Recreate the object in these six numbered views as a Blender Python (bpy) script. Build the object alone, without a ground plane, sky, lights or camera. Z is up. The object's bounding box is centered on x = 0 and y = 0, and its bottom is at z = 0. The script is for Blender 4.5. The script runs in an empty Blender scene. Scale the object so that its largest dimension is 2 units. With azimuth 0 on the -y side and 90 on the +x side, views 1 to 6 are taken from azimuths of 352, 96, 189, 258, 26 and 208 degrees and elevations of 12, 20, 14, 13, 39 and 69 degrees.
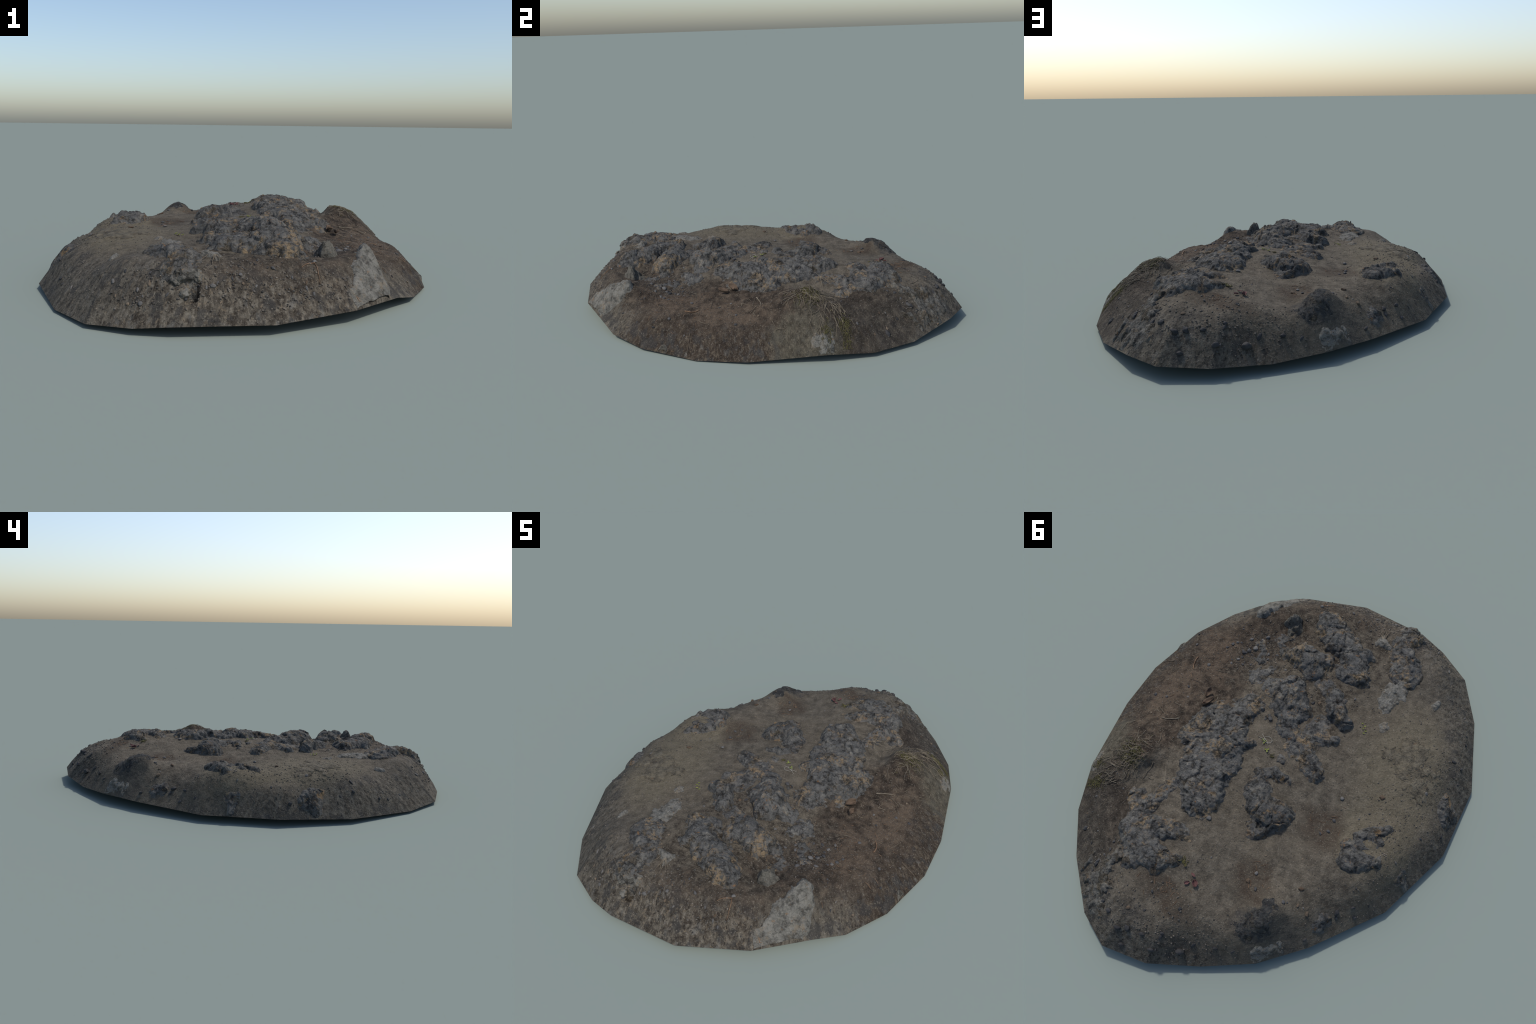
"""A round mound of dark volcanic soil with lava rock slabs breaking through it."""
import bpy, bmesh, math, random
import numpy as np
from mathutils import Vector, Matrix

rng = random.Random(7)
nrg = np.random.default_rng(11)

# ------------------------------------------------------------------ noise
_perm = np.random.default_rng(3).permutation(256)
_perm = np.concatenate([_perm, _perm, _perm])
_g3 = np.random.default_rng(4).normal(size=(256, 3))
_g3 /= np.linalg.norm(_g3, axis=1)[:, None]


def noise(x, y, z=0.0):
    """Gradient noise, about -0.7..0.7, for arrays."""
    x, y, z = np.broadcast_arrays(np.asarray(x, float), np.asarray(y, float), np.asarray(z, float))
    xi, yi, zi = np.floor(x).astype(int), np.floor(y).astype(int), np.floor(z).astype(int)
    xf, yf, zf = x - xi, y - yi, z - zi
    s = lambda t: t * t * t * (t * (t * 6 - 15) + 10)
    u, v, w = s(xf), s(yf), s(zf)
    out = 0.0
    for dx in (0, 1):
        for dy in (0, 1):
            for dz in (0, 1):
                h = _perm[_perm[_perm[(xi + dx) & 255] + ((yi + dy) & 255)] + ((zi + dz) & 255)]
                g = _g3[h]
                d = g[..., 0] * (xf - dx) + g[..., 1] * (yf - dy) + g[..., 2] * (zf - dz)
                out = out + d * (u if dx else 1 - u) * (v if dy else 1 - v) * (w if dz else 1 - w)
    return out


def fbm(x, y, z=0.0, octaves=4, gain=0.5):
    a, f, out = 1.0, 1.0, 0.0
    for i in range(octaves):
        out = out + a * noise(x * f + 13.7 * i, y * f - 7.1 * i, z * f if np.ndim(z) else z + 3.3 * i)
        a *= gain
        f *= 2.03
    return out


def plates(x, y, seed=0):
    """Broken plates: per-point random pair of the nearest cell, offset to its centre, gap to the second nearest."""
    xi, yi = np.floor(x).astype(int), np.floor(y).astype(int)
    f1 = np.full(x.shape, 9.0)
    f2 = np.full(x.shape, 9.0)
    out = [np.zeros(x.shape) for _ in range(5)]
    for dx in (-1, 0, 1):
        for dy in (-1, 0, 1):
            h = _perm[_perm[(xi + dx + 7 * seed) & 255] + ((yi + dy) & 255)]
            px, py = xi + dx + .5 + .9 * (_perm[h + 11] / 255 - .5), yi + dy + .5 + .9 * (_perm[h + 53] / 255 - .5)
            d = np.hypot(px - x, py - y)
            near = d < f1
            f2 = np.where(near, f1, np.minimum(f2, d))
            f1 = np.where(near, d, f1)
            for k, val in enumerate((_perm[h + 91] / 255 - .5, _perm[h + 131] / 255 - .5, _perm[h + 171] / 255 - .5, x - px, y - py)):
                out[k] = np.where(near, val, out[k])
    return (*out, f2 - f1)


def smooth(t):
    t = np.clip(t, 0, 1)
    return t * t * (3 - 2 * t)


# ------------------------------------------------------------------ the lie of the ground
# corners of the cut rim (x, y, z), anticlockwise seen from below
RIM = [(0.3, -0.905, 0.045), (0.016, -1, 0.035), (-0.3, -0.983, 0.034), (-0.426, -0.943, 0.021),
       (-0.578, -0.854, 0.013), (-0.702, -0.662, 0.008), (-0.813, -0.33, 0.02), (-0.807, 0.008, 0.032),
       (-0.72, 0.24, 0.032), (-0.682, 0.342, 0.031), (-0.46, 0.619, 0.042), (-0.298, 0.772, 0.043),
       (-0.103, 0.885, 0.032), (0.102, 0.977, 0.043), (0.295, 0.999, 0.051), (0.432, 0.921, 0.054),
       (0.608, 0.736, 0.02), (0.72, 0.553, 0.019), (0.777, 0.351, 0.034), (0.814, 0.001, 0.008),
       (0.798, -0.229, 0.002), (0.711, -0.496, 0.008), (0.595, -0.67, 0.018), (0.497, -0.757, 0.042)]
# spot heights of the soil surface, by region
SPOTS = [
    (-0.082, -0.953, 0.106), (0.098, -0.968, 0.05), (-0.334, -0.855, 0.175), (-0.3, -0.7, 0.195), (-0.293, -0.828, 0.195), (-0.252, -0.892, 0.156),
    (-0.173, -0.899, 0.145), (-0.17, -0.815, 0.192), (-0.158, -0.751, 0.197), (-0.081, -0.868, 0.166), (-0.077, -0.898, 0.15), (-0.019, -0.842, 0.182),
    (0.03, -0.841, 0.176), (0.082, -0.82, 0.19), (0.147, -0.756, 0.195), (0.178, -0.821, 0.182), (0.27, -0.76, 0.178), (0.315, -0.722, 0.18),
    (0.372, -0.77, 0.122), (0.376, -0.801, 0.082), (-0.505, -0.573, 0.167), (-0.454, -0.601, 0.181), (-0.454, -0.697, 0.193), (-0.216, -0.64, 0.208),
    (0.04, -0.58, 0.204), (0.25, -0.63, 0.158), (0.415, -0.65, 0.182), (0.482, -0.7, 0.076), (0.596, -0.596, 0.061), (-0.73, -0.361, 0.121), (-0.594, -0.414, 0.176),
    (-0.591, -0.343, 0.192), (-0.519, -0.452, 0.188), (-0.351, -0.354, 0.195), (-0.266, -0.31, 0.2), (-0.1, -0.5, 0.21), (0.14, -0.47, 0.205),
    (0.38, -0.42, 0.145), (0.08, -0.36, 0.213), (-0.11, -0.68, 0.202), (0.64, -0.48, 0.105), (-0.67, -0.61, 0.066), (-0.157, 0.73, 0.155), (0.469, -0.442, 0.152), (0.49, -0.5, 0.14), (0.497, -0.33, 0.15), (0.567, -0.367, 0.136), (0.587, -0.335, 0.141),
    (0.74, -0.394, 0.034), (0.753, -0.337, 0.029), (-0.745, -0.164, 0.09), (-0.571, -0.189, 0.198), (-0.56, -0.25, 0.198), (-0.392, -0.228, 0.199),
    (0, -0.2, 0.215), (0.23, -0.157, 0.205), (0.25, -0.25, 0.195), (0.413, -0.15, 0.168), (0.431, -0.108, 0.175), (0.521, -0.132, 0.149),
    (0.6, -0.288, 0.132), (0.755, -0.114, 0.083), (-0.78, 0.061, 0.06), (-0.734, 0.004, 0.112), (-0.722, -0.03, 0.132), (-0.639, -0.002, 0.163),
    (-0.55, 0.006, 0.188), (-0.418, 0.07, 0.178), (-0.173, 0, 0.203), (0.076, -0.05, 0.228), (0.51, 0.025, 0.167), (0.67, -0.065, 0.121),
    (-0.689, 0.191, 0.086), (-0.645, 0.21, 0.145), (-0.628, 0.288, 0.112), (-0.617, 0.152, 0.182), (-0.573, 0.286, 0.17), (-0.327, 0.181, 0.18),
    (0.461, 0.226, 0.206), (0.473, 0.272, 0.199), (0.493, 0.265, 0.232), (0.51, 0.234, 0.236), (0.514, 0.163, 0.217), (0.549, 0.159, 0.211),
    (0.596, 0.242, 0.226), (0.63, 0.26, 0.207), (0.674, 0.278, 0.163), (0.71, 0.14, 0.121), (0.752, 0.15, 0.091), (-0.576, 0.427, 0.069),
    (-0.55, 0.345, 0.155), (-0.45, 0.346, 0.178), (-0.337, 0.452, 0.183), (-0.2, 0.35, 0.19), (-0.2, 0.47, 0.18), (0, 0.3, 0.21),
    (0.134, 0.361, 0.228), (0.376, 0.307, 0.214), (0.493, 0.353, 0.188), (0.539, 0.437, 0.173), (0.554, 0.309, 0.213), (0.589, 0.306, 0.207),
    (0.598, 0.365, 0.195), (0.67, 0.422, 0.13), (0.759, 0.341, 0.074), (-0.47, 0.509, 0.092), (-0.397, 0.52, 0.151), (-0.357, 0.508, 0.171),
    (-0.33, 0.6, 0.152), (-0.29, 0.568, 0.213), (-0.282, 0.533, 0.199), (-0.246, 0.637, 0.205), (-0.243, 0.595, 0.222), (-0.235, 0.685, 0.166),
    (-0.197, 0.685, 0.165), (-0.15, 0.61, 0.172), (-0.1, 0.52, 0.185), (0.056, 0.612, 0.202), (0.135, 0.564, 0.222), (0.45, 0.55, 0.2),
    (-0.04, 0.73, 0.182), (-0.016, 0.865, 0.09), (0.026, 0.753, 0.191), (0.06, 0.79, 0.193), (0.081, 0.738, 0.208), (0.109, 0.893, 0.144),
    (0.126, 0.726, 0.203), (0.132, 0.774, 0.197), (0.209, 0.889, 0.149), (0.24, 0.821, 0.188), (0.282, 0.891, 0.162), (0.3, 0.8, 0.2),
    (0.3, 0.706, 0.215), (0.347, 0.767, 0.187), (0.388, 0.73, 0.184), (0.095, 0.925, 0.101), (0.177, 0.954, 0.084), (0.247, 0.906, 0.147),
    (0.269, 0.956, 0.106), (0.375, 0.928, 0.085),
]


class ThinPlate:
    """Smooth surface bent through spot heights."""

    def __init__(self, pts, lam=2e-4):
        a = np.array(pts, float)
        self.p, n = a[:, :2], len(a)
        m = np.zeros((n + 3, n + 3))
        m[:n, :n] = self.kern(self.p) + lam * np.eye(n)
        m[:n, n] = m[n, :n] = 1
        m[:n, n + 1:] = self.p
        m[n + 1:, :n] = self.p.T
        self.w = np.linalg.solve(m, np.r_[a[:, 2], 0, 0, 0])

    def kern(self, q):
        r2 = (q[:, None, 0] - self.p[None, :, 0]) ** 2 + (q[:, None, 1] - self.p[None, :, 1]) ** 2
        return 0.5 * r2 * np.log(r2 + 1e-12)

    def __call__(self, x, y):
        x, y = np.broadcast_arrays(np.asarray(x, float), np.asarray(y, float))
        q = np.stack([x.ravel(), y.ravel()], 1)
        out = np.empty(len(q))
        for i in range(0, len(q), 40000):
            c = q[i:i + 40000]
            out[i:i + 40000] = self.kern(c) @ self.w[:-3] + self.w[-3] + c @ self.w[-2:]
        return out.reshape(x.shape)


lie = ThinPlate(RIM + SPOTS)
_ra = np.array([math.atan2(p[1], p[0]) for p in RIM])
_order = np.argsort(_ra)
_rc = np.array(RIM)[_order]
_ra = _ra[_order]


def rim_at(theta):
    """Point of the straight-sided rim in direction theta: radius and height."""
    theta = (np.asarray(theta) + math.pi) % (2 * math.pi) - math.pi
    i = np.searchsorted(_ra, theta, side='right') - 1
    a, b = _rc[i % len(_rc)], _rc[(i + 1) % len(_rc)]
    c, s = np.cos(theta), np.sin(theta)
    ex, ey = b[..., 0] - a[..., 0], b[..., 1] - a[..., 1]
    den = c * ey - s * ex
    r = (a[..., 0] * ey - a[..., 1] * ex) / den
    t = np.where(np.abs(ex) > np.abs(ey), (r * c - a[..., 0]) / np.where(ex == 0, 1, ex), (r * s - a[..., 1]) / np.where(ey == 0, 1, ey))
    return r, a[..., 2] + np.clip(t, 0, 1) * (b[..., 2] - a[..., 2])


def chain_field(chains, x, y):
    """Distance inside a set of spines (positive within) and the height they ask for there."""
    best, tall, width = np.full(x.shape, -1.0), np.zeros(x.shape), np.full(x.shape, .03)
    for c in chains:
        c = c if len(c) > 1 else [c[0], (c[0][0] + .001, *c[0][1:])]
        for a, b in zip(c[:-1], c[1:]):
            ex, ey = b[0] - a[0], b[1] - a[1]
            t = np.clip(((x - a[0]) * ex + (y - a[1]) * ey) / (ex * ex + ey * ey), 0, 1)
            w = (a[2] + t * (b[2] - a[2])) * 1.1 + .006
            d = w - np.hypot(x - a[0] - t * ex, y - a[1] - t * ey)
            h = a[3] + t * (b[3] - a[3])
            rise = h * smooth(d / (.8 * w))
            tall = np.maximum(tall, np.where(d > 0, rise, 0))
            best = np.maximum(best, d)
    return best, tall


# ------------------------------------------------------------------ rocks: spines of (x, y, half width, height)
ROCKS = []
BANK = .42      # share of a rock's height that is buried in soil


def add_rock(name, chains, mat, **how):
    ROCKS.append((name, chains, mat, how))


# long slab east of the middle
add_rock("lava_slab", [[(.225, -.188, .05, .02), (.265, -.05, .084, .048), (.261, .1, .12, .038), (.24, .211, .105, .036), (.204, .311, .076, .036)],
                   [(.202, .077, .050, .044), (.14, -.012, .02, .018)],
                   [(.176, .187, .037, .045), (.143, .307, .027, .04)],
                   [(.402, .065, .045, .02), (.383, -.003, .052, .025), (.33, -.12, .05, .02)]], "M_ROCK", seed=1)
# forked slab in the north east
add_rock("lava_slab", [[(.385, .545, 0.051, 0.031), (.312, .6, 0.079, 0.036), (.24, .608, 0.050, 0.026), (.178, .579, 0.030, 0.016)],
                   [(.352, .516, 0.051, 0.031), (.252, .477, 0.038, 0.021), (.177, .472, 0.023, 0.012)],
                   [(.415, .545, 0.037, 0.036), (.396, .454, 0.034, 0.026), (.364, .37, 0.034, 0.016), (.347, .293, 0.026, 0.012)],
                   [(.456, .412, 0.040, 0.012), (.441, .448, 0.029, 0.012)],
                   [(.337, .664, 0.028, 0.012), (.292, .656, 0.025, 0.012)]], "M_ROCK", seed=2)
# boulder in the middle with broken feet
add_rock("boulder", [[(.013, .154, .047, .03), (-.026, .215, .058, .04), (-.095, .229, .067, .052), (-.124, .205, .039, .05)],
                 [(.05, .098, .022, .012), (-.016, .064, .027, .014), (-.08, .066, .02, .010)],
                 [(-.035, .31, .024, .018), (-.054, .334, .022, .012), (-.089, .313, .018, .024)]], "M_BOULDER", seed=3, edge=.020, warp=.8)
# knuckly rock on the west shoulder
add_rock("boulder", [[(-.461, .134, .029, .02), (-.504, .097, .025, .022), (-.546, .053, .02, .015)],
                 [(-.421, .191, .022, .022), (-.455, .248, .043, .034), (-.492, .236, .036, .026), (-.556, .212, .022, .012)],
                 [(-.474, .164, .029, .02), (-.539, .128, .017, .01)]], "M_BOULDER", seed=4, edge=.018, warp=.8)
# southern outcrops, nearly joined
add_rock("lava_outcrop", [[(.091, -.718, .060, .045), (.026, -.662, .064, .046), (-.051, -.626, .062, .044), (-.099, -.586, .054, .036), (-.114, -.538, .058, .036), (-.162, -.517, .034, .035)],
                          [(-.081, -.61, .050, .040), (-.127, -.637, .032, .034)], [(.13, -.745, .034, .020), (.09, -.72, .045, .035)],
                          [(-.068, -.513, .040, .032), (-.116, -.518, .038, .034)]], "M_ROCK", seed=5)
add_rock("lava_outcrop", [[(.156, -.515, .056, .060), (.086, -.493, .066, .056), (.05, -.451, .045, .040)],
                          [(.084, -.49, .058, .050), (.031, -.521, .044, .030)], [(.2, -.5, .036, .022), (.15, -.51, .045, .045)]], "M_ROCK", seed=6)
add_rock("lava_outcrop", [[(.147, -.306, .046, .048), (.101, -.315, .072, .062), (.049, -.228, .066, .046), (.029, -.147, .042, .022)],
                          [(.011, -.254, .036, .034)], [(.097, -.238, .050, .042)], [(.2, -.32, .034, .016), (.15, -.30, .045, .035)]], "M_ROCK", seed=7)
add_rock("lava_outcrop", [[(-.092, -.38, .040, .026), (-.13, -.316, .046, .050), (-.184, -.279, .030, .036)]], "M_ROCK", seed=8, edge=.024)
add_rock("lava_outcrop", [[(-.092, -.235, .042, .024), (-.096, -.154, .048, .024), (-.04, -.081, .042, .016)],
                          [(-.107, -.161, .036, .022), (-.176, -.193, .022, .025)], [(-.03, -.12, .036, .016), (.03, -.14, .034, .016)]], "M_ROCK", seed=9)
add_rock("lava_outcrop", [[(-.075, -.082, .038, .014), (-.116, -.057, .038, .018), (-.166, -.021, .040, .022)]], "M_ROCK", seed=10, edge=.02)
add_rock("lava_outcrop", [[(-.289, -.835, .042, .028), (-.244, -.761, .044, .038), (-.292, -.69, .060, .044), (-.327, -.638, .068, .030), (-.294, -.617, .030, .025)],
                          [(-.289, -.835, .036, .028), (-.252, -.862, .028, .030)]], "M_ROCK", seed=11)
add_rock("lava_crumble", [[(-.325, -.554, .046, .010), (-.293, -.497, .04, .010), (-.308, -.449, .027, .008)], [(-.344, -.347, .018, .008)]], "M_PALE", seed=12, warp=1.6, edge=.015)
add_rock("lava_crumble", [[(-.155, -.746, .028, .02), (-.189, -.733, .02, .018)]], "M_PALE", seed=13)
add_rock("lava_crumble", [[(.31, -.444, .03, .012), (.34, -.48, .02, .010)], [(.27, -.56, .03, .012), (.24, -.60, .02, .01)], [(.28, -.33, .03, .012), (.24, -.38, .03, .012)]], "M_ROCK", seed=14, warp=1.8, edge=.015)
add_rock("lava_crumble", [[(-.02, -.01, .023, .012)], [(.117, -.151, .015, .014)], [(-.03, -.40, .035, .012), (0, -.44, .03, .012)]], "M_ROCK", seed=15, warp=1.3, edge=.014)
# stump of rock in the south east hollow
add_rock("rock_stump", [[(.256, -.660, .036, .075), (.243, -.640, .032, .045)]], "M_STUMP", seed=16, edge=.06, craggy=.45, dome=0., step=.0028, warp=.8, bank=.0, steep=1.15)
# pale face of rock on the south east corner
add_rock("pale_rock_face", [[(.414, -.645, .026, .028), (.420, -.70, .034, .030), (.418, -.76, .040, .034), (.42, -.83, .042, .026)], [(.39, -.70, .032, .022), (.365, -.78, .042, .022), (.345, -.86, .045, .018)]], "M_PALE", seed=17, edge=.016, craggy=.6, warp=.9, bank=.3)
# cobbles on the western and northern skirt
add_rock("cobble", [[(-.724, -.202, .024, .018), (-.743, -.162, .047, .026), (-.753, -.113, .024, .018)]], "M_BOULDER", seed=18, step=.0028, warp=.6)
add_rock("cobble", [[(-.677, .167, .015, .012), (-.685, .207, .023, .014), (-.712, .22, .013, .01)]], "M_ROCK", seed=19, step=.0028)
add_rock("cobble", [[(-.461, .533, .025, .015), (-.469, .497, .022, .015)]], "M_ROCK", seed=20)
add_rock("cobble", [[(-.301, .743, .030, .008), (-.352, .686, .025, .008)]], "M_PALE", seed=21, warp=1.6)
add_rock("dark_rock_face", [[(-.257, .575, .04, .006), (-.246, .629, .055, .010), (-.21, .685, .045, .008)]], "M_KNOLL", seed=22, edge=.04, warp=1.5)
# broken wall down the north east corner
add_rock("broken_rock_wall", [[(.396, .656, .032, .016), (.411, .694, .028, .018), (.407, .755, .025, .018), (.389, .804, .02, .018)],
                          [(.483, .798, .026, .015), (.455, .782, .026, .015)], [(.394, .878, .031, .015), (.352, .892, .023, .012)],
                          [(.417, .825, .026, .015), (.463, .847, .018, .012)], [(.54, .76, .02, .010), (.52, .72, .02, .010)]], "M_WALL", seed=23, warp=1.8, craggy=1.2, edge=.02)
add_rock("flat_stone", [[(-.5, -.562, .014, .016), (-.507, -.597, .009, .013)]], "M_PALE", seed=24, step=.0025, warp=.4)
add_rock("soil_crust", [[(-.413, -.243, .026, .006), (-.498, -.3, .052, .007), (-.558, -.348, .018, .005)],
                    [(-.494, -.214, .038, .006), (-.619, -.251, .016, .007)],
                    [(-.581, -.173, .036, .007), (-.627, -.126, .018, .006)]], "M_CRUST", seed=25, edge=.006, craggy=.25, warp=2.2)
# stones at the foot of the east side
add_rock("cobble", [[(.74, -.394, .022, .022)]], "M_STUMP", seed=26, step=.0028, warp=.6)
add_rock("cobble", [[(.755, .341, .03, .010), (.745, .30, .02, .01)]], "M_PALE", seed=27, warp=1.4)


def soil_height(x, y):
    """Soil surface with its fine relief; meets the straight rim exactly."""
    x, y = np.asarray(x, float), np.asarray(y, float)
    th = np.arctan2(y, x)
    r, zr = rim_at(th)
    s = np.clip(np.hypot(x, y) / r, 0, 1)
    z = lie(x, y)
    k = smooth((s - 0.86) / 0.14)
    z = z + k * (zr - lie(r * np.cos(th), r * np.sin(th)))
    calm = 1 - smooth((s - 0.9) / 0.1)
    rough = 0.6 + 0.9 * smooth((x - 0.25) / 0.2) + 0.7 * smooth((-0.6 - y) / 0.2) + 0.5 * smooth((y - 0.7) / 0.2)
    z = z + calm * (0.0045 * fbm(x * 9, y * 9, 1.7, 3)
                    + rough * (0.0032 * fbm(x * 38, y * 38, 5.1, 3) + 0.0012 * noise(x * 150, y * 150, 2.2)
                             + 0.0030 * np.clip(np.abs(fbm(x * 21, y * 21, 8.8, 2)) - .25, 0, 1)))
    # soil banked up around and under the rocks
    bank = np.zeros(x.shape)
    for _, chains, _, how in ROCKS:
        p = np.array([q[:3] for c in chains for q in c])
        lo, hi = (p[:, :2] - p[:, 2:]).min(0) - .05, (p[:, :2] + p[:, 2:]).max(0) + .05
        near = (x > lo[0]) & (x < hi[0]) & (y > lo[1]) & (y < hi[1])
        if near.any():
            d, tall = chain_field(chains, np.atleast_1d(x)[np.atleast_1d(near)], np.atleast_1d(y)[np.atleast_1d(near)])
            part = np.zeros(np.atleast_1d(x).shape)
            part[np.atleast_1d(near)] = how.get("bank", BANK) * .9 * tall
            bank = np.maximum(bank, part.reshape(x.shape))
    z = z + bank
    # hollow under the overhanging block in the south west
    z = z - 0.075 * np.exp(-(np.abs((x + .238) / .017) ** 3 + np.abs((y + .905) / .022) ** 3))
    return z


# ------------------------------------------------------------------ helpers
def mesh_object(name, verts, faces, mat, parent, smooth_shade=True, kind=None):
    me = bpy.data.meshes.new(name)
    v = np.asarray(verts, np.float32)
    f = np.asarray(faces, np.int32)
    n = f.shape[1]
    me.vertices.add(len(v))
    me.vertices.foreach_set("co", v.ravel())
    me.loops.add(f.size)
    me.loops.foreach_set("vertex_index", f.ravel())
    me.polygons.add(len(f))
    me.polygons.foreach_set("loop_start", np.arange(0, f.size, n, dtype=np.int32))
    me.update(calc_edges=True)
    me.validate()
    me.polygons.foreach_set("use_smooth", np.full(len(me.polygons), smooth_shade))
    if mat:
        me.materials.append(mat)
    ob = bpy.data.objects.new(name, me)
    bpy.context.scene.collection.objects.link(ob)
    ob.parent = parent
    if kind:
        ob["kind"] = kind
    return ob


# ------------------------------------------------------------------ materials
class Nodes:
    """Small builder for node trees."""

    def __init__(self, name):
        self.mat = bpy.data.materials.new(name)
        self.mat.use_nodes = True
        self.t = self.mat.node_tree
        self.bsdf = self.t.nodes["Principled BSDF"]
        self.co = self.add("ShaderNodeTexCoord").outputs["Object"]

    def add(self, kind, **props):
        n = self.t.nodes.new(kind)
        for k, v in props.items():
            setattr(n, k, v)
        return n

    def put(self, sock, val):
        if isinstance(val, bpy.types.NodeSocket):
            self.t.links.new(val, sock)
        elif isinstance(val, (tuple, list)) and sock.type == 'RGBA' and len(val) == 3:
            sock.default_value = (*val, 1)
        else:
            sock.default_value = val

    def math(self, op, a, b=0.0, c=0.0, clamp=False):
        n = self.add("ShaderNodeMath", operation=op, use_clamp=clamp)
        for i, v in enumerate((a, b, c)):
            self.put(n.inputs[i], v)
        return n.outputs[0]

    def vec(self, op, a, b=(0, 0, 0)):
        n = self.add("ShaderNodeVectorMath", operation=op)
        self.put(n.inputs[0], a)
        if op == 'SCALE':
            self.put(n.inputs["Scale"], b)
        else:
            self.put(n.inputs[1], b)
        return n.outputs["Value" if op in ('LENGTH', 'DOT_PRODUCT', 'DISTANCE') else "Vector"]

    def noise(self, scale, co=None, detail=4.0, rough=0.55, distort=0.0, color=False):
        n = self.add("ShaderNodeTexNoise")
        self.put(n.inputs["Vector"], co or self.co)
        self.put(n.inputs["Scale"], scale)
        self.put(n.inputs["Detail"], detail)
        self.put(n.inputs["Roughness"], rough)
        self.put(n.inputs["Distortion"], distort)
        return n.outputs["Color" if color else 0]

    def cells(self, scale, co=None, feature='F1', out="Distance", rand=1.0):
        n = self.add("ShaderNodeTexVoronoi", feature=feature)
        self.put(n.inputs["Vector"], co or self.co)
        self.put(n.inputs["Scale"], scale)
        self.put(n.inputs["Randomness"], rand)
        return n.outputs[out]

    def span(self, v, lo, hi, a=0.0, b=1.0):
        n = self.add("ShaderNodeMapRange", interpolation_type='SMOOTHSTEP')
        for k, val in zip(("Value", "From Min", "From Max", "To Min", "To Max"), (v, lo, hi, a, b)):
            self.put(n.inputs[k], val)
        return n.outputs[0]

    def mix(self, f, a, b, mode='MIX'):
        n = self.add("ShaderNodeMix", data_type='RGBA', blend_type=mode)
        self.put(n.inputs[0], f)
        self.put(n.inputs[6], a)
        self.put(n.inputs[7], b)
        return n.outputs[2]

    def ramp(self, v, stops):
        n = self.add("ShaderNodeValToRGB")
        el = n.color_ramp.elements
        while len(el) < len(stops):
            el.new(0.5)
        for e, (p, c) in zip(el, stops):
            e.position, e.color = p, (*c, 1)
        self.put(n.inputs[0], v)
        return n.outputs[0]

    def patch(self, co, cx, cy, rx, ry, turn=0.0, soft=0.45):
        """1 inside an ellipse on the plan, fading over a soft border."""
        m = self.add("ShaderNodeMapping", vector_type='TEXTURE')
        self.put(m.inputs["Vector"], co)
        m.inputs["Location"].default_value = (cx, cy, 0)
        m.inputs["Rotation"].default_value = (0, 0, turn)
        m.inputs["Scale"].default_value = (rx, ry, 1)
        flat = self.vec('MULTIPLY', m.outputs[0], (1, 1, 0))
        return self.span(self.vec('LENGTH', flat), 1 + soft * .5, 1 - soft * .5)

    def most(self, *vals):
        out = vals[0]
        for v in vals[1:]:
            out = self.math('MAXIMUM', out, v)
        return out

    def finish(self, color, rough=0.9, bump=None, strength=0.4, distance=0.004, spec=0.25, gain=None, lean=1.0):
        if gain:
            color = self.vec('MULTIPLY', color, (gain, gain, gain * lean))
        self.put(self.bsdf.inputs["Base Color"], color)
        self.put(self.bsdf.inputs["Roughness"], rough)
        self.bsdf.inputs["Specular IOR Level"].default_value = spec
        if bump is not None:
            b = self.add("ShaderNodeBump")
            b.inputs["Strength"].default_value = strength
            b.inputs["Distance"].default_value = distance
            self.put(b.inputs["Height"], bump)
            self.t.links.new(b.outputs[0], self.bsdf.inputs["Normal"])
        return self.mat


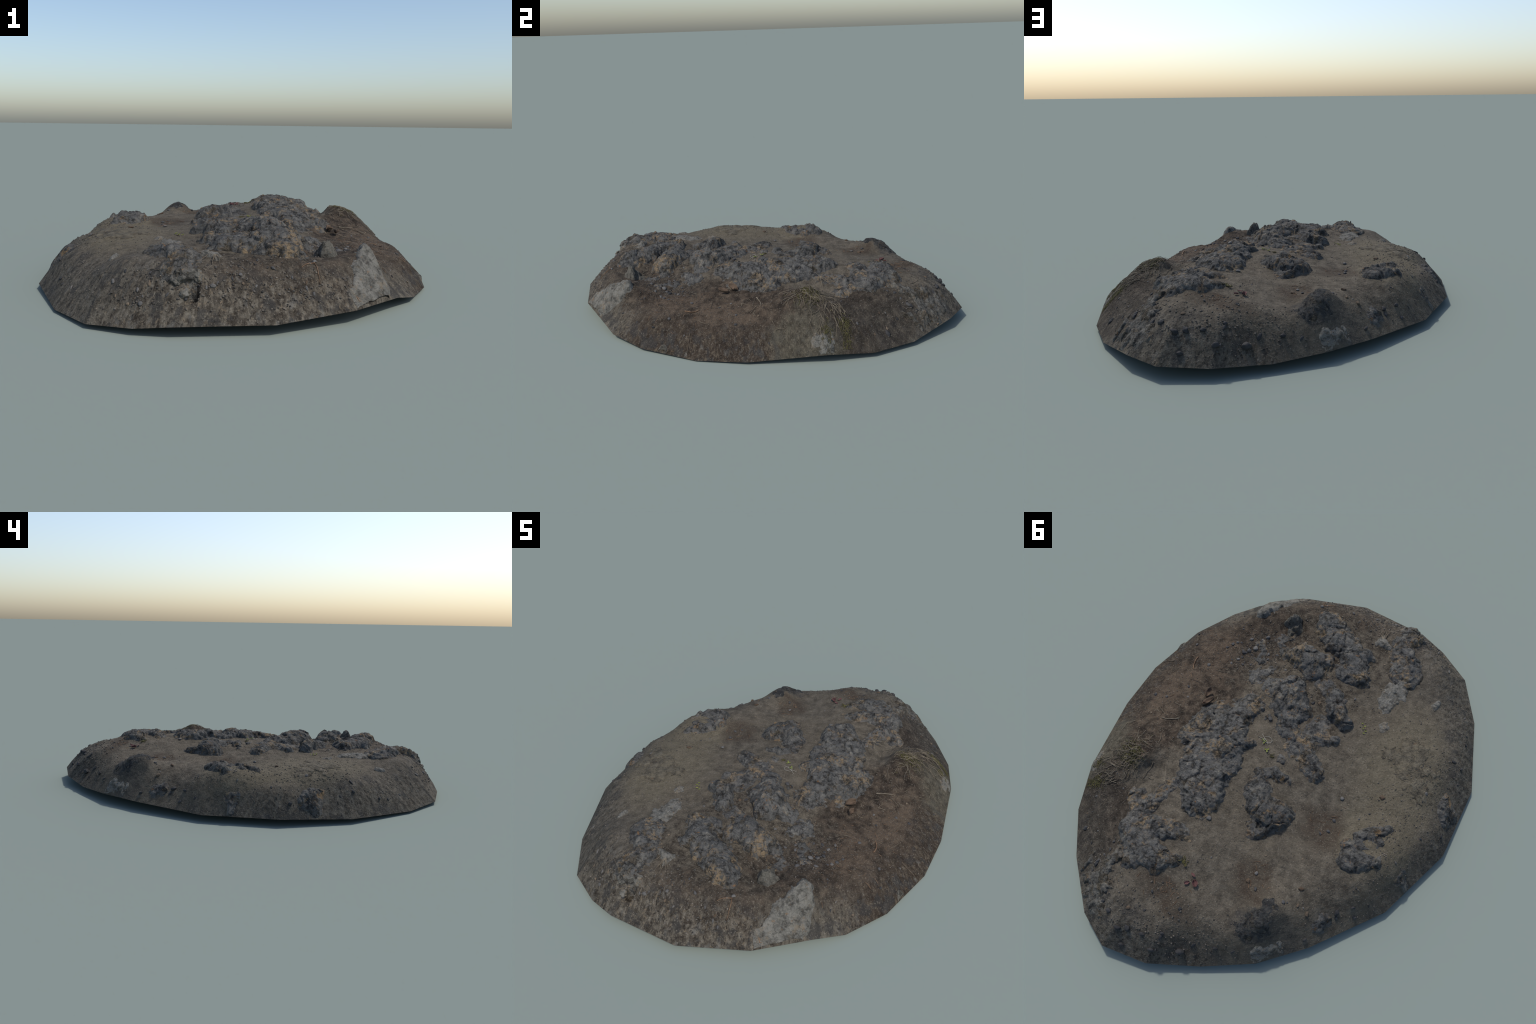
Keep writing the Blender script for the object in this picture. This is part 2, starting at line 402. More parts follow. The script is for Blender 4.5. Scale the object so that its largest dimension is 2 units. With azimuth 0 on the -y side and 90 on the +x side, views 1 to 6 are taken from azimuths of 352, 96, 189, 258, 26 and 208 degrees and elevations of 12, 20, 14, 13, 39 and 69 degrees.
def soil_material():
    n = Nodes("soil")
    wob = n.vec('SCALE', n.vec('SUBTRACT', n.noise(9, detail=5, color=True), (.5, .5, .5)), 0.22)
    cw = n.vec('ADD', n.co, wob)                       # co-ordinates with a ragged border
    flat = n.vec('MULTIPLY', n.co, (1, 1, 0))
    rad = n.vec('LENGTH', flat)
    # streaky co-ordinates that run down the skirt
    streak = n.vec('ADD', n.vec('SCALE', n.vec('NORMALIZE', flat), 1.0), n.vec('SCALE', n.vec('MULTIPLY', n.co, (1.7, 1.7, 1.7)), 1.0))
    ell = n.patch(n.vec('ADD', n.co, n.vec('SCALE', wob, .3)), 0.0, 0.0, .70, .86, 0.06, .22)
    skirt = n.math('SUBTRACT', 1.0, ell)
    grain = n.noise(170, detail=3, rough=.7)
    mid = n.noise(26, detail=6, rough=.62)
    big = n.noise(4.5, detail=4)
    # sand
    sand = n.ramp(mid, [(.33, (.043, .037, .030)), (.5, (.075, .065, .052)), (.67, (.108, .094, .075))])
    sand = n.mix(n.span(big, .35, .7), sand, n.mix(.45, sand, (.092, .077, .058)))
    olive = n.most(n.patch(cw, -.52, -.2, .2, .3, 0, .8), n.patch(cw, -.52, .12, .16, .16, 0, .8))
    sand = n.mix(n.math('MULTIPLY', olive, .4), sand, (.107, .093, .064))
    # warm debris stains
    stain = n.most(n.patch(cw, -.30, .17, .08, .11, .4, .9), n.patch(cw, -.15, .5, .08, .09, 0, .9),
                   n.patch(cw, .13, .70, .15, .05, -.3, .9), n.patch(cw, -.02, .90, .12, .06, .4, .9))
    sand = n.mix(n.math('MULTIPLY', stain, n.span(mid, .35, .6, .25, .85)), sand, (.038, .028, .021))
    # brown earth of the eastern hollow
    earth = n.ramp(mid, [(.36, (.016, .0125, .010)), (.5, (.037, .0285, .022)), (.66, (.074, .057, .043))])
    dust = n.most(n.patch(cw, .50, -.36, .10, .15, .3, .8), n.patch(cw, .60, -.12, .09, .17, -.2, .8))
    earth = n.mix(n.math('MULTIPLY', dust, n.span(mid, .3, .62, .25, .9)), earth, (.076, .057, .042))
    murk = n.patch(cw, .61, .53, .16, .27, .5, .45)
    earth = n.mix(n.math('MULTIPLY', murk, .85), earth, n.ramp(mid, [(.35, (.019, .015, .012)), (.7, (.052, .042, .033))]))
    east = n.most(n.patch(cw, .60, -.24, .30, .45, .12, .3), murk, n.patch(cw, .34, -.58, .2, .16, .4, .5),
                  n.patch(cw, .60, .12, .16, .2, 0, .5), n.patch(cw, .14, -.83, .34, .10, .12, .8))
    col = n.mix(east, sand, earth)
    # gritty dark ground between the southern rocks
    grit = n.most(n.patch(cw, .03, -.64, .30, .20, 0, .6), n.patch(cw, .28, -.40, .16, .17, 0, .6), n.patch(cw, -.03, -.35, .17, .15, 0, .7), n.patch(cw, -.22, -.72, .09, .12, 0, .7))
    col = n.mix(n.math('MULTIPLY', grit, n.span(mid, .38, .62, .95, .3)), col, n.ramp(n.noise(60, detail=5, rough=.7), [(.38, (.015, .012, .010)), (.5, (.036, .030, .024)), (.64, (.085, .073, .058))]))
    # skirt: smeared and mottled, dabs of many colours drawn out down the slope
    s0 = n.noise(7, co=streak, detail=5, rough=.6)
    s1 = n.noise(16, co=streak, detail=7, rough=.7)
    s2 = n.noise(34, co=streak, detail=4, rough=.65)
    s3 = n.noise(27, co=n.vec('ADD', streak, (3.1, 1.7, .4)), detail=4, rough=.6)
    s4 = n.noise(10, co=n.vec('ADD', streak, (7.7, 2.9, 1.4)), detail=5, rough=.6)
    south = n.patch(cw, -.05, -1.0, .55, .24, 0, .5)
    eastern = n.patch(cw, .86, -.1, .36, .7, 0, .4)
    smear = n.ramp(s1, [(.37, (.030, .027, .023)), (.46, (.060, .053, .044)), (.55, (.083, .074, .061)), (.66, (.116, .104, .087))])
    warm = n.ramp(s1, [(.37, (.020, .0165, .0135)), (.46, (.047, .040, .033)), (.55, (.086, .075, .061)), (.66, (.140, .126, .106))])
    rust = n.ramp(s1, [(.37, (.020, .0145, .011)), (.48, (.035, .0265, .0205)), (.57, (.054, .043, .033)), (.68, (.090, .074, .057))])
    smear = n.mix(south, smear, warm)
    smear = n.mix(eastern, smear, rust)
    lively = n.most(south, n.math('MULTIPLY', eastern, .7), .6)
    smear = n.mix(n.math('MULTIPLY', n.math('MULTIPLY', n.span(s4, .54, .64), lively), .7), smear, n.ramp(s2, [(.35, (.052, .051, .049)), (.65, (.105, .103, .098))]))
    smear = n.mix(n.math('MULTIPLY', n.math('MULTIPLY', n.span(s3, .57, .66), lively), .75), smear, (.135, .108, .078))
    smear = n.mix(n.math('MULTIPLY', n.math('MULTIPLY', n.span(s2, .61, .68), lively), .6), smear, (.165, .152, .132))
    smear = n.mix(n.math('MULTIPLY', n.span(s2, .45, .35), .85), smear, (.014, .012, .011))
    smear = n.mix(n.math('MULTIPLY', n.span(s0, .48, .38), .75), smear, (.027, .027, .028))
    col = n.mix(n.math('MULTIPLY', skirt, .9), col, smear)
    col = n.mix(n.math('MULTIPLY', murk, .6), col, n.ramp(mid, [(.36, (.014, .0115, .0095)), (.5, (.028, .023, .019)), (.66, (.060, .050, .040))]))
    # green-grey tufty flank
    flank = n.patch(cw, .74, .25, .10, .14, 0, .7)
    col = n.mix(n.math('MULTIPLY', flank, .6), col, n.ramp(s1, [(.35, (.042, .038, .029)), (.65, (.105, .096, .074))]))
    # dark weathered face of the north knoll
    face = n.most(n.patch(cw, -.24, .66, .085, .085, 0, .6), n.math('MULTIPLY', n.patch(cw, -.36, .66, .14, .07, -.75, .7), .65))
    col = n.mix(n.math('MULTIPLY', face, n.span(mid, .3, .6, .9, .45)), col, (.031, .031, .032))
    # grains
    col = n.mix(n.span(grain, .57, .70), col, n.mix(.5, col, (.20, .18, .15)))
    col = n.mix(n.span(grain, .43, .30), col, n.mix(.65, col, (.014, .012, .010)))
    fleck = n.span(n.cells(85, out="Distance"), .16, .06)
    pick = n.span(n.noise(40, detail=2), .52, .62)
    col = n.mix(n.math('MULTIPLY', n.math('MULTIPLY', fleck, pick), .6), col, (.19, .168, .135))
    h = n.math('ADD', n.math('MULTIPLY', grain, .6), n.math('MULTIPLY', n.noise(75, detail=4), 1.0))
    return n.finish(col, .95, h, .8, .006, .12, 1.12, .96)


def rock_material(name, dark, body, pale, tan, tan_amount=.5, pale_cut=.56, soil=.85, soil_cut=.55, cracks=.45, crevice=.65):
    n = Nodes(name)
    a = n.noise(24, detail=8, rough=.7)
    b = n.noise(60, detail=5, rough=.65)
    c = n.noise(9, detail=6, rough=.65, distort=.6)
    col = n.ramp(a, [(.37, dark), (.46, body), (.55, tuple(1.3 * v for v in body)), (.66, pale)])
    col = n.mix(n.math('MULTIPLY', n.span(b, pale_cut, pale_cut + .12), .55), col, pale)
    # fine earth lodged in the hollows
    lodged = n.math('MULTIPLY', n.span(n.noise(16, detail=8, rough=.72), soil_cut, soil_cut + .07), soil)
    col = n.mix(lodged, col, n.ramp(b, [(.37, (.026, .021, .016)), (.63, (.080, .067, .051))]))
    # tan and rust lichen
    col = n.mix(n.math('MULTIPLY', n.math('MULTIPLY', n.span(c, .50, .60), n.span(b, .42, .55)), tan_amount), col, tan)
    col = n.mix(n.math('MULTIPLY', n.span(n.noise(36, detail=5, rough=.7), .62, .68), tan_amount * .8), col, (.165, .092, .045))
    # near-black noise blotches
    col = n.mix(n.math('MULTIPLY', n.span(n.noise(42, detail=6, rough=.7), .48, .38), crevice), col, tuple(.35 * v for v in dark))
    crack = n.span(n.cells(26, co=n.vec('ADD', n.co, n.vec('SCALE', n.noise(30, detail=4, color=True), .05)), feature='DISTANCE_TO_EDGE'), .05, .0)
    col = n.mix(n.math('MULTIPLY', crack, n.span(n.noise(8), .42, .6, 0, cracks)), col, tuple(.4 * v for v in dark))
    h = n.math('ADD', n.math('MULTIPLY', a, 1.2), n.math('MULTIPLY', b, .7))
    h = n.math('SUBTRACT', h, n.math('MULTIPLY', crack, .15))
    h = n.math('ADD', h, n.math('MULTIPLY', n.noise(150, detail=3), .3))
    return n.finish(col, .88, h, 1.0, .012, .15, 1.2, .935)


def simple_material(name, stops, scale=60, rough=.8, per_object=True, bump=.3, stretch=None):
    n = Nodes(name)
    v = n.noise(scale, detail=4)
    if per_object:
        rnd = n.add("ShaderNodeObjectInfo").outputs["Random"]
        v = n.math('ADD', n.math('MULTIPLY', rnd, .75), n.math('MULTIPLY', v, .3))
    return n.finish(n.ramp(v, stops), rough, n.noise(scale * 2), bump, .002, .25)


M_SOIL = soil_material()
M_ROCK = rock_material("lava_rock", (.026, .0255, .026), (.068, .067, .067), (.140, .132, .121), (.158, .119, .080), 1.0)
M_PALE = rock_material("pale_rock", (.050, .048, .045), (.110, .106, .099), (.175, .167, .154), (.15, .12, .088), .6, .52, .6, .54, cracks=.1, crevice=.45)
M_BOULDER = rock_material("boulder_rock", (.025, .025, .0255), (.063, .062, .062), (.130, .123, .113), (.175, .115, .062), .85)
M_KNOLL = rock_material("knoll_rock", (.018, .019, .021), (.036, .036, .037), (.070, .066, .059), (.085, .072, .055), .4)
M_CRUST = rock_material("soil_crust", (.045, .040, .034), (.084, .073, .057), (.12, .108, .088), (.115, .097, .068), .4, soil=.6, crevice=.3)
M_STUMP = rock_material("stump_rock", (.040, .038, .034), (.078, .074, .067), (.13, .122, .108), (.115, .098, .072), .4, cracks=0)
M_WALL = rock_material("wall_rock", (.032, .030, .028), (.074, .071, .067), (.15, .142, .13), (.13, .10, .072), .7, .54, .85, .50)
M_STONE = simple_material("grey_stone", [(.1, (.042, .041, .041)), (.5, (.070, .068, .066)), (.9, (.118, .112, .103))], 2)
M_CLOD = simple_material("dark_stone", [(.1, (.022, .022, .023)), (.9, (.046, .045, .045))], 2)
M_TAN = simple_material("tan_stone", [(.1, (.062, .040, .025)), (.5, (.092, .068, .046)), (.9, (.145, .115, .082))], 2)
M_GRAVEL = simple_material("gravel", [(.34, (.026, .024, .022)), (.5, (.070, .064, .055)), (.66, (.15, .13, .105))], 45, per_object=False)
M_BARK = simple_material("bark", [(.3, (.07, .042, .025)), (.7, (.20, .125, .075))], 60, per_object=False)
M_TWIG = simple_material("twig", [(.3, (.06, .047, .035)), (.7, (.13, .10, .072))], 60, per_object=False)
M_STRAW = simple_material("straw", [(.3, (.075, .06, .042)), (.7, (.205, .175, .13))], 40, per_object=False)
M_WHITE = simple_material("bleached_grass", [(.3, (.2, .19, .16)), (.7, (.36, .34, .29))], 40, per_object=False)
M_MOSS = simple_material("moss", [(.3, (.040, .036, .016)), (.7, (.105, .095, .036))], 40, per_object=False)
M_SPROUT = simple_material("sprout", [(.3, (.10, .12, .025)), (.7, (.21, .23, .06))], 60, per_object=False)
M_RED = simple_material("red_leaf", [(.3, (.06, .028, .028)), (.7, (.125, .06, .055))], 60, per_object=False)
M_BARKSTRIP = simple_material("bark_strip", [(.3, (.06, .042, .029)), (.7, (.135, .095, .065))], 50, per_object=False)

root = bpy.data.objects.new("lava_rock_mound", None)
bpy.context.scene.collection.objects.link(root)
root["label"] = "low round mound of dark soil with lava rock slabs"
root["category"] = "rocky ground"

# ------------------------------------------------------------------ soil body
NA, NR = 960, 250
ang = np.unique(np.concatenate([np.linspace(-math.pi, math.pi, NA, endpoint=False), _ra]))
na = len(ang)
sr = np.linspace(0, 1, NR + 1)[1:] ** 0.8
rr, rz = rim_at(ang)
X = (rr * np.cos(ang))[None] * sr[:, None]
Y = (rr * np.sin(ang))[None] * sr[:, None]
Zs = soil_height(X, Y)
Zs[-1] = rz
# underside: a shallow floor just inside the rim
inner = [(0.985, 0.004), (0.9, .012), (.5, .02), (.02, .02)]
V = [np.array([[0, 0, float(soil_height(0., 0.))]]), np.stack([X, Y, Zs], -1).reshape(-1, 3)]
for k, lift in inner:
    zz = rz * k + (1 - k) * .03 + lift
    V.append(np.stack([rr * np.cos(ang) * k, rr * np.sin(ang) * k, zz], -1))
V = np.concatenate(V)
nring = NR + len(inner)
i = np.arange(nring - 1)[:, None] * na + 1
j = np.arange(na)[None]
jn = (j + 1) % na
quads = np.stack([i + j, i + na + j, i + na + jn, i + jn], -1).reshape(-1, 4)
soil = mesh_object("soil", V, quads, M_SOIL, root)
bm = bmesh.new()
bm.from_mesh(soil.data)
bm.verts.ensure_lookup_table()
for a in range(na):
    f = bm.faces.new((bm.verts[0], bm.verts[1 + a], bm.verts[1 + (a + 1) % na]))
    f.smooth = True
last = 1 + (nring - 1) * na
f = bm.faces.new([bm.verts[last + a] for a in range(na - 1, -1, -1)])
for k in range(na):     # crisp cut edge
    e = bm.edges.get((bm.verts[1 + (NR - 1) * na + k], bm.verts[1 + (NR - 1) * na + (k + 1) % na]))
    if e:
        e.smooth = False
bm.to_mesh(soil.data)
bm.free()


# ------------------------------------------------------------------ rocks: spines of (x, y, half width, height)
def rock(name, chains, mat, step=.0036, edge=.022, craggy=1.0, seed=0.0, warp=1.0, dome=.3, bank=None, steep=1.9):
    pts = np.array([p[:3] for c in chains for p in c])
    pad = .05
    x0, y0 = (pts[:, :2] - pts[:, 2:]).min(0) - pad
    x1, y1 = (pts[:, :2] + pts[:, 2:]).max(0) + pad
    nx, ny = int((x1 - x0) / step) + 2, int((y1 - y0) / step) + 2
    gx, gy = np.meshgrid(np.linspace(x0, x1, nx), np.linspace(y0, y1, ny))
    wx = gx + warp * (.026 * fbm(gx * 13, gy * 13, seed, 2) + .016 * fbm(gx * 42, gy * 42, seed + 3, 3))
    wy = gy + warp * (.026 * fbm(gx * 13, gy * 13, seed + 9, 2) + .016 * fbm(gx * 42, gy * 42, seed + 6, 3))
    best = np.full(gx.shape, -1.0)
    top = np.full(gx.shape, -1.0)
    for c in chains:
        c = c if len(c) > 1 else [c[0], (c[0][0] + .001, *c[0][1:])]
        for a, b in zip(c[:-1], c[1:]):
            ex, ey = b[0] - a[0], b[1] - a[1]
            t = np.clip(((wx - a[0]) * ex + (wy - a[1]) * ey) / (ex * ex + ey * ey), 0, 1)
            w = a[2] + t * (b[2] - a[2])
            h = .9 * (a[3] + t * (b[3] - a[3])) * (1 - (BANK if bank is None else bank)) + .004
            d = w - np.hypot(wx - a[0] - t * ex, wy - a[1] - t * ey)
            w = w * 1.08 + .004
            d = d + w * .075 + .004
            e = np.minimum(edge, .75 * w)
            u = np.clip(d / e, 0, 1)
            zz = h * ((1 - dome) * (1 - (1 - u) ** steep) + dome * np.sqrt(np.clip(d / w, 0, 1)))
            top = np.maximum(top, np.where(d > 0, zz, -1))
            best = np.maximum(best, d)
    inside = smooth(best / .02)
    hmax = max(p[3] for c in chains for p in c)
    amp = craggy * min(1.0, .35 + hmax / .06)
    # broken plates with their own height and tilt, cracks between them, knobs and pits on top
    bx, by = gx + .012 * fbm(gx * 30, gy * 30, seed + 4, 3), gy + .012 * fbm(gx * 30, gy * 30, seed + 8, 3)
    relief = 0
    for size, amp_p, cut in ((.085, .017, .07), (.036, .008, .09)):
        p0, p1, p2, ox, oy, gap = plates(bx / size + seed * 1.7, by / size, int(seed))
        relief = relief + amp_p * (p0 + 1.1 * (p1 * ox + p2 * oy)) * smooth(gap / .14) - .35 * amp_p * (1 - smooth(gap / cut))
    lump = 1 - np.abs(fbm(gx * 24, gy * 24, seed + 1.3, 3)) * 2.4
    relief = relief + .0035 * (lump - .45) + .003 * fbm(gx * 55, gy * 55, seed + 2, 3) + .0013 * noise(gx * 140, gy * 140, seed)
    z = soil_height(gx, gy) + np.where(best > 0, np.maximum(top, 0) + inside * amp * relief, best * 1.2) - .0035
    shift = .006 * craggy * inside
    vx = gx + shift * fbm(gx * 45, gy * 45, z * 45 + seed, 2)
    vy = gy + shift * fbm(gx * 45 + 31, gy * 45, z * 45 + seed, 2)
    # stay inside the rim: what would hang over it is drawn in to the cut edge
    r, zr = rim_at(np.arctan2(vy, vx))
    over = np.hypot(vx, vy) / r
    proud = np.clip(z - soil_height(gx, gy), -.003, .012)
    pull = np.minimum(1, .997 / over)
    vx, vy = vx * pull, vy * pull
    z = np.where(over > .985, soil_height(vx, vy) + proud, z)
    keep = (best > -.008) & (over < 1.01)
    q = keep[:-1, :-1] & keep[1:, :-1] & keep[:-1, 1:] & keep[1:, 1:]
    idx = np.arange(nx * ny).reshape(ny, nx)
    f = np.stack([idx[:-1, :-1][q], idx[:-1, 1:][q], idx[1:, 1:][q], idx[1:, :-1][q]], -1)
    used = np.unique(f)
    back = np.zeros(nx * ny, int)
    back[used] = np.arange(len(used))
    vv = np.stack([vx.ravel()[used], vy.ravel()[used], z.ravel()[used]], -1)
    return mesh_object(name, vv, back[f], mat, root)


for spec in ROCKS:
    rock(*spec[:2], globals()[spec[2]], **spec[3])


# ------------------------------------------------------------------ loose stones
def ball(subdiv, seed, squash=(1, .8, .6), lump=.35):
    bm = bmesh.new()
    bmesh.ops.create_icosphere(bm, subdivisions=subdiv, radius=1)
    v = np.array([p.co[:] for p in bm.verts])
    f = np.array([[q.index for q in t.verts] for t in bm.faces])
    bm.free()
    cut = np.random.default_rng(seed + 40).normal(size=(13, 3))
    cut /= np.linalg.norm(cut, axis=1)[:, None]
    far = np.random.default_rng(seed + 80).uniform(.62, .95, 13)
    along = v @ cut.T
    reach = np.where(along > .05, far / np.maximum(along, .05), 9).min(1)        # planes chip a ball into a stone
    v = v * (np.minimum(reach, 1.05) * (1 + lump * fbm(v[:, 0] * 1.9 + seed, v[:, 1] * 1.9, v[:, 2] * 1.9, 3)))[:, None]
    return v * np.array(squash), f


def slope_frame(x, y, spin):
    """Axes on the soil at x, y: along the given heading, across, and up."""
    e = .004
    h = soil_height(np.array([x - e, x + e, x, x]), np.array([y, y, y - e, y + e]))
    up = Vector((-(h[1] - h[0]) / (2 * e), -(h[3] - h[2]) / (2 * e), 1)).normalized()
    a = Vector((math.cos(spin), math.sin(spin), 0))
    a = (a - up * a.dot(up)).normalized()
    return a, up.cross(a), up


def inside_rim(x, y, k=.97):
    return math.hypot(x, y) < float(rim_at(math.atan2(y, x))[0]) * k


stone_data = {}
for kind, mat in (("grey", M_STONE), ("dark", M_CLOD), ("tan", M_TAN)):
    for k in range(4):
        v, f = ball(3, k + 5 * len(stone_data), (1, .75, .55))
        me = mesh_object("pebble", v, f, mat, None)
        stone_data[kind, k] = me.data
        bpy.data.objects.remove(me)


def pebble(x, y, size, kind="grey", sink=.28, spin=None, stretch=1.0, name="pebble"):
    ob = bpy.data.objects.new(name, stone_data[kind, rng.randrange(4)])
    bpy.context.scene.collection.objects.link(ob)
    a, b, up = slope_frame(x, y, rng.uniform(0, 6.28) if spin is None else spin)
    m = Matrix((a, b, up)).transposed().to_4x4()
    m.translation = Vector((x, y, float(soil_height(x, y)))) + up * size * (.5 - sink)
    ob.matrix_world = m @ Matrix.Diagonal((size * stretch, size * rng.uniform(.85, 1.1), size * rng.uniform(.75, 1.1), 1))
    ob.parent = root
    return ob


for x, y, s, kind in [
        (.251, .907, .017, "dark"), (.213, .891, .018, "dark"), (.152, .884, .014, "dark"), (.096, .92, .015, "dark"),
        (-.007, .87, .021, "dark"), (.218, .955, .014, "dark"), (-.13, .796, .012, "dark"), (.077, .844, .010, "dark"),
        (.312, .865, .015, "dark"), (.03, .94, .014, "dark"), (-.499, .448, .014, "dark"), (-.576, .426, .010, "grey"),
        (-.55, .40, .012, "dark"), (-.43, .6, .012, "dark"), (.133, .362, .013, "grey"), (.117, -.151, .012, "grey"),
        (-.396, .515, .012, "tan"), (-.332, .442, .013, "tan"), (.242, .821, .010, "tan"), (-.35, .505, .009, "tan"),
        (-.317, .023, .011, "grey"), (-.464, -.056, .013, "tan"), (-.327, .122, .010, "grey"), (-.326, .176, .010, "grey"),
        (-.30, .20, .008, "dark"), (-.418, .07, .006, "grey"), (-.144, .467, .010, "grey"), (-.172, .527, .010, "grey"),
        (-.129, .509, .012, "tan"), (-.144, .388, .006, "tan"), (.469, -.445, .009, "grey"), (.406, -.433, .012, "grey"),
        (.398, -.506, .011, "grey"), (.332, -.543, .013, "grey"), (.485, -.418, .008, "grey"), (.67, -.065, .010, "dark"),
        (.61, -.071, .008, "grey"), (.36, -.47, .014, "grey"), (.38, -.45, .010, "dark"), (.35, -.52, .009, "grey"),
        (-.173, -.899, .012, "grey"), (-.077, -.898, .007, "tan"), (.098, -.955, .014, "grey"), (.12, -.965, .014, "grey"),
        (-.081, -.868, .009, "grey"), (.03, -.841, .010, "grey"), (.178, -.80, .010, "grey"), (-.216, -.635, .006, "tan"),
        (-.26, -.93, .009, "grey"), (-.40, -.90, .010, "grey"), (-.44, -.88, .007, "tan"),
        (.596, -.596, .006, "tan"), (.66, -.45, .008, "dark"), (.63, -.38, .009, "grey"), (-.27, -.31, .007, "tan"),
        (-.70, -.50, .010, "dark"), (-.72, -.36, .011, "dark"), (-.76, -.05, .011, "dark"), (-.68, .02, .008, "dark")]:
    if inside_rim(x, y, 1 - s * 1.6):
        pebble(x, y, s, kind)
# broken block overhanging the southern hollow, with shattered pieces beside it
for k, (x, y, zup, size, sx, sy, sz, spin, mat) in enumerate([(-.252, -.874, .000, .036, 1.25, .9, .75, .5, M_WALL), (-.285, -.880, .002, .030, 1.1, .8, .7, 1.3, M_WALL),
                                                     (-.222, -.872, .000, .022, 1.2, .9, .7, 2.2, M_PALE), (-.262, -.918, -.008, .020, .8, .8, 1.3, .2, M_PALE)]):
    v, f = ball(4, 60 + k, (sx, sy, sz))
    v = v + .16 * np.stack([fbm(v[:, 0] * 2 + 9 * q, v[:, 1] * 2, v[:, 2] * 2, 3) for q in range(3)], -1)
    a, b, up = slope_frame(x, y, spin)
    m = np.array([a[:], b[:], up[:]])
    mesh_object("broken_block", (v * size) @ m + np.array([x, y, float(lie(x, y)) + zup]), f, mat, root)
# scattered pebbles: (centre, spread, count, sizes, kinds)
for cx, cy, sx, sy, n, lo, hi, kinds in [
        (.38, -.46, .07, .07, 26, .004, .010, "grey dark grey"), (.6, -.25, .12, .25, 18, .003, .007, "grey tan dark"),
        (.0, -.90, .30, .06, 24, .004, .008, "grey grey tan"), (.60, .50, .08, .16, 16, .003, .007, "grey tan dark"),
        (.05, -.42, .14, .12, 20, .005, .011, "grey tan dark"), (-.05, .85, .25, .08, 18, .005, .012, "dark dark grey"),
        (-.52, .45, .12, .12, 12, .004, .010, "dark grey"), (-.70, -.3, .06, .25, 12, .005, .011, "dark grey"),
        (.45, .75, .07, .10, 14, .006, .014, "grey grey dark"), (-.15, .3, .25, .25, 14, .003, .006, "grey tan dark"),
        (-.45, -.85, .12, .07, 12, .004, .009, "grey tan dark")]:
    for _ in range(n):
        x, y = rng.gauss(cx, sx), rng.gauss(cy, sy)
        if inside_rim(x, y, .955):
            edge_near = math.hypot(x, y) / float(rim_at(math.atan2(y, x))[0]) > .85
            pebble(x, y, rng.uniform(lo, hi), rng.choice(kinds.split()), sink=.42,
                   spin=math.atan2(y, x) + rng.uniform(-.4, .4) if edge_near else None, stretch=1.5 if edge_near else 1.0)

# gravel too fine to count
gv, gf = ball(1, 2, (1, .8, .6))
GV, GF, count = [], [], 0
for cx, cy, sx, sy, n, lo, hi in [(0, .1, .35, .45, 1800, .0013, .003), (.38, -.47, .08, .08, 260, .002, .0045), (.6, -.2, .12, .25, 700, .0015, .0035),
                                  (.62, .5, .09, .15, 320, .0015, .004), (0, -.9, .35, .07, 900, .002, .0065), (.04, -.45, .16, .14, 650, .002, .005),
                                  (-.1, .85, .3, .09, 650, .002, .006), (-.6, 0, .1, .4, 800, .0015, .005), (.42, .78, .07, .1, 160, .002, .006)]:
    x, y = nrg.normal(cx, sx, n), nrg.normal(cy, sy, n)
    r, _ = rim_at(np.arctan2(y, x))
    ok = np.hypot(x, y) < r * .97
    x, y = x[ok], y[ok]
    z = soil_height(x, y)
    s = nrg.uniform(lo, hi, len(x))
    th = nrg.uniform(0, 6.28, len(x))
    c, q = np.cos(th), np.sin(th)
    P = np.stack([x[:, None] + s[:, None] * (gv[None, :, 0] * c[:, None] - gv[None, :, 1] * q[:, None]),
                  y[:, None] + s[:, None] * (gv[None, :, 0] * q[:, None] + gv[None, :, 1] * c[:, None]),
                  z[:, None] + s[:, None] * (gv[None, :, 2] + .2)], -1)
    GV.append(P.reshape(-1, 3))
    GF.append((gf[None] + (np.arange(len(x)) * len(gv))[:, None, None]).reshape(-1, 3) + count)
    count += len(x) * len(gv)
mesh_object("gravel", np.concatenate(GV), np.concatenate(GF), M_GRAVEL, root, kind="stuff")


# ------------------------------------------------------------------ twigs, roots, grass
def tube(points, radius, sides=6, taper=.5):
    """Vertices and quads of a tapering tube along points."""
    p = np.array(points, float)
    n = len(p)
    t = np.gradient(p, axis=0)
    t /= np.linalg.norm(t, axis=1)[:, None] + 1e-9
    a = np.cross(t, (0, 0, 1.0))
    a /= np.linalg.norm(a, axis=1)[:, None] + 1e-9
    b = np.cross(a, t)
    k = np.linspace(0, 2 * math.pi, sides, endpoint=False)
    r = radius * (1 - (1 - taper) * np.linspace(0, 1, n))
    v = p[:, None] + r[:, None, None] * (np.cos(k)[None, :, None] * a[:, None] + np.sin(k)[None, :, None] * b[:, None])
    i = np.arange(n - 1)[:, None] * sides
    j = np.arange(sides)[None]
    f = np.stack([i + j, i + (j + 1) % sides, i + sides + (j + 1) % sides, i + sides + j], -1).reshape(-1, 4)
    return v.reshape(-1, 3), f


def lying(x, y, heading, length, curl=.6, lift=.003, n=12, arch=0.0):
    """A wandering line on the soil."""
    out, h, st = [], heading, length / (n - 1)
    turn = rng.uniform(-curl, curl)
    for i in range(n):
        out.append((x, y, i / (n - 1)))
        h += turn / n + rng.uniform(-curl, curl) * .25
        x, y = x + st * math.cos(h), y + st * math.sin(h)
    a = np.array(out)
    rim, _ = rim_at(np.arctan2(a[:, 1], a[:, 0]))
    a[:, :2] *= np.minimum(1, .985 * rim / np.hypot(a[:, 0], a[:, 1]))[:, None]
    z = soil_height(a[:, 0], a[:, 1]) + lift + arch * np.sin(a[:, 2] * math.pi)
    return np.stack([a[:, 0], a[:, 1], z], -1)


